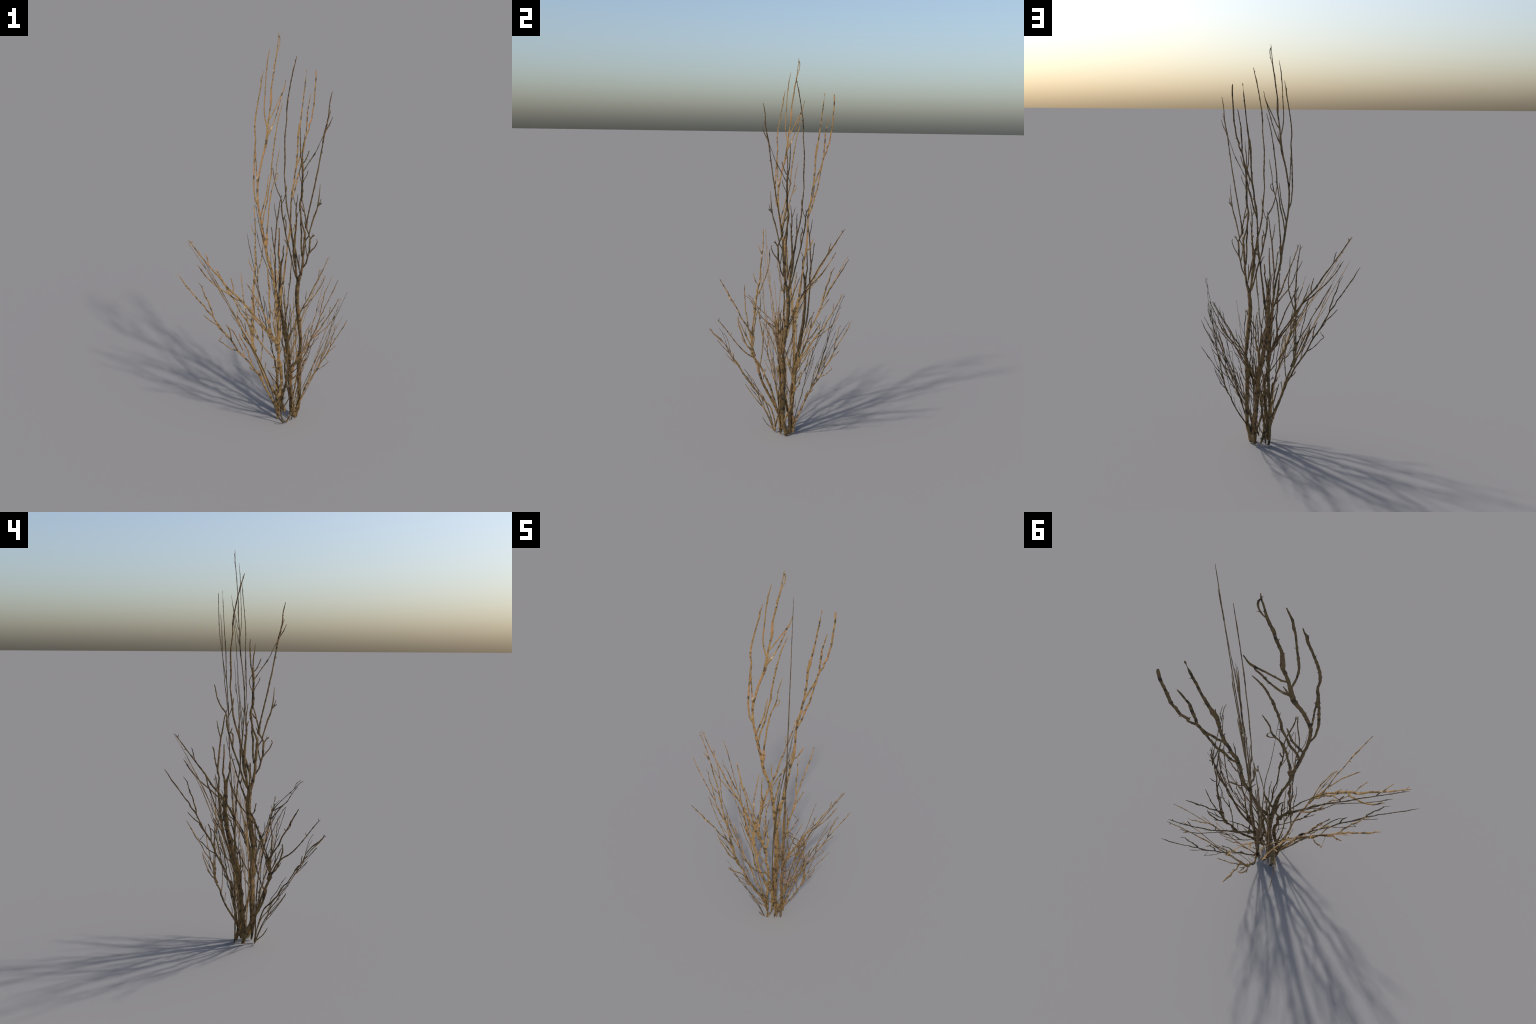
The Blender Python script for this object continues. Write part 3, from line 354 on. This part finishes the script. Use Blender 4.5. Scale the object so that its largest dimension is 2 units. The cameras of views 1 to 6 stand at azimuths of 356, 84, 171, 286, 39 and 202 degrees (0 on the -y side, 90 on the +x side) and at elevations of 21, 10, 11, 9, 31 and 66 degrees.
# ------------------------------------------------------------------ bark
def bark_material(name, tint, seed):
    m = bpy.data.materials.new(name)
    m.use_nodes = True
    nt = m.node_tree
    nt.nodes.clear()
    N = nt.nodes.new
    L = nt.links.new
    out = N("ShaderNodeOutputMaterial")
    bsdf = N("ShaderNodeBsdfPrincipled")
    bsdf.inputs["Roughness"].default_value = 0.75
    bsdf.inputs["Specular IOR Level"].default_value = 0.25
    L(bsdf.outputs[0], out.inputs[0])
    tc = N("ShaderNodeTexCoord")
    mp = N("ShaderNodeMapping")
    mp.inputs["Location"].default_value = (seed * 3.1, seed * 1.7, seed * 0.9)
    L(tc.outputs["Object"], mp.inputs[0])

    def noise_tex(scale, detail, rough=0.55):
        t = N("ShaderNodeTexNoise")
        t.inputs["Scale"].default_value = scale
        t.inputs["Detail"].default_value = detail
        t.inputs["Roughness"].default_value = rough
        L(mp.outputs[0], t.inputs["Vector"])
        return t

    def ramp(src, *stops):
        r = N("ShaderNodeValToRGB")
        el = r.color_ramp.elements
        while len(el) < len(stops):
            el.new(0.5)
        for e, (pos, col) in zip(el, stops):
            e.position = pos
            e.color = (*col, 1)
        L(src, r.inputs[0])
        return r

    def mix(fac, a, b):
        x = N("ShaderNodeMix")
        x.data_type = 'RGBA'
        L(fac, x.inputs["Factor"])
        L(a, x.inputs["A"])
        L(b, x.inputs["B"])
        return x.outputs["Result"]

    # broad change from ochre to red-brown wood
    wood = ramp(noise_tex(7, 3).outputs[0],
                (0.30, tint[0]), (0.50, tint[1]), (0.72, tint[2]))
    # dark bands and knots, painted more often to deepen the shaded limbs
    dark = ramp(noise_tex(46, 3, 0.6).outputs[0], (0.48, (0, 0, 0)), (0.63, (1, 1, 1)))
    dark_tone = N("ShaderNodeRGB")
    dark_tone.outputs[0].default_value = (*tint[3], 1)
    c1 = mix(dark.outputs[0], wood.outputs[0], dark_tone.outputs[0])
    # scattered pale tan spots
    pale = ramp(noise_tex(24, 2).outputs[0], (0.66, (0, 0, 0)), (0.76, (1, 1, 1)))
    bare = N("ShaderNodeRGB")
    bare.outputs[0].default_value = (*tint[4], 1)
    c2 = mix(pale.outputs[0], c1, bare.outputs[0])
    # fine grain
    grain = ramp(noise_tex(260, 3).outputs[0], (0.3, (0.72, 0.72, 0.72)), (0.7, (1.15, 1.15, 1.15)))
    g = N("ShaderNodeMix")
    g.data_type = 'RGBA'
    g.blend_type = 'MULTIPLY'
    g.inputs["Factor"].default_value = 1.0
    L(c2, g.inputs["A"])
    L(grain.outputs[0], g.inputs["B"])
    L(g.outputs["Result"], bsdf.inputs["Base Color"])
    bump = N("ShaderNodeBump")
    bump.inputs["Strength"].default_value = 0.35
    bump.inputs["Distance"].default_value = 0.002
    L(noise_tex(180, 4).outputs[0], bump.inputs["Height"])
    L(bump.outputs[0], bsdf.inputs["Normal"])
    return m


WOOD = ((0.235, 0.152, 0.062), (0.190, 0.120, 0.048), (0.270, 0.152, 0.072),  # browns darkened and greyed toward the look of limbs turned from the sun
        (0.048, 0.037, 0.021), (0.40, 0.28, 0.155))
bark = bark_material("bark", WOOD, 1.0)

shrub = bpy.data.objects.new("dry_shrub", None)
bpy.context.scene.collection.objects.link(shrub)
shrub["label"] = "tall leafless dry shrub with thin brown branching twigs"
shrub["category"] = "dry shrub"

for number, (pattern, sheet) in enumerate(STEMS):
    verts, faces, buds = [], [], []
    for i, spine in enumerate(pattern.trunks):
        limb(sheet, spine, verts, faces, number * 7.3 + i, root=True, buds=buds)
    for i, spine in enumerate(pattern.spurs):
        limb(sheet, spine, verts, faces, number * 5.1 + i * 0.7)
    for i, spine in enumerate(buds):
        limb(sheet, spine, verts, faces, number * 2.9 + i * 0.3)
    stem = mesh_object("stem", verts, faces, bark, shrub)
    for i, (kind, spine) in enumerate(pattern.limbs):
        verts, faces, buds = [], [], []
        limb(sheet, spine, verts, faces, number * 3.7 + i * 1.3, buds=buds)
        for j, bud in enumerate(buds):
            limb(sheet, bud, verts, faces, number * 1.9 + i + j * 0.3)
        mesh_object(kind, verts, faces, bark, stem)
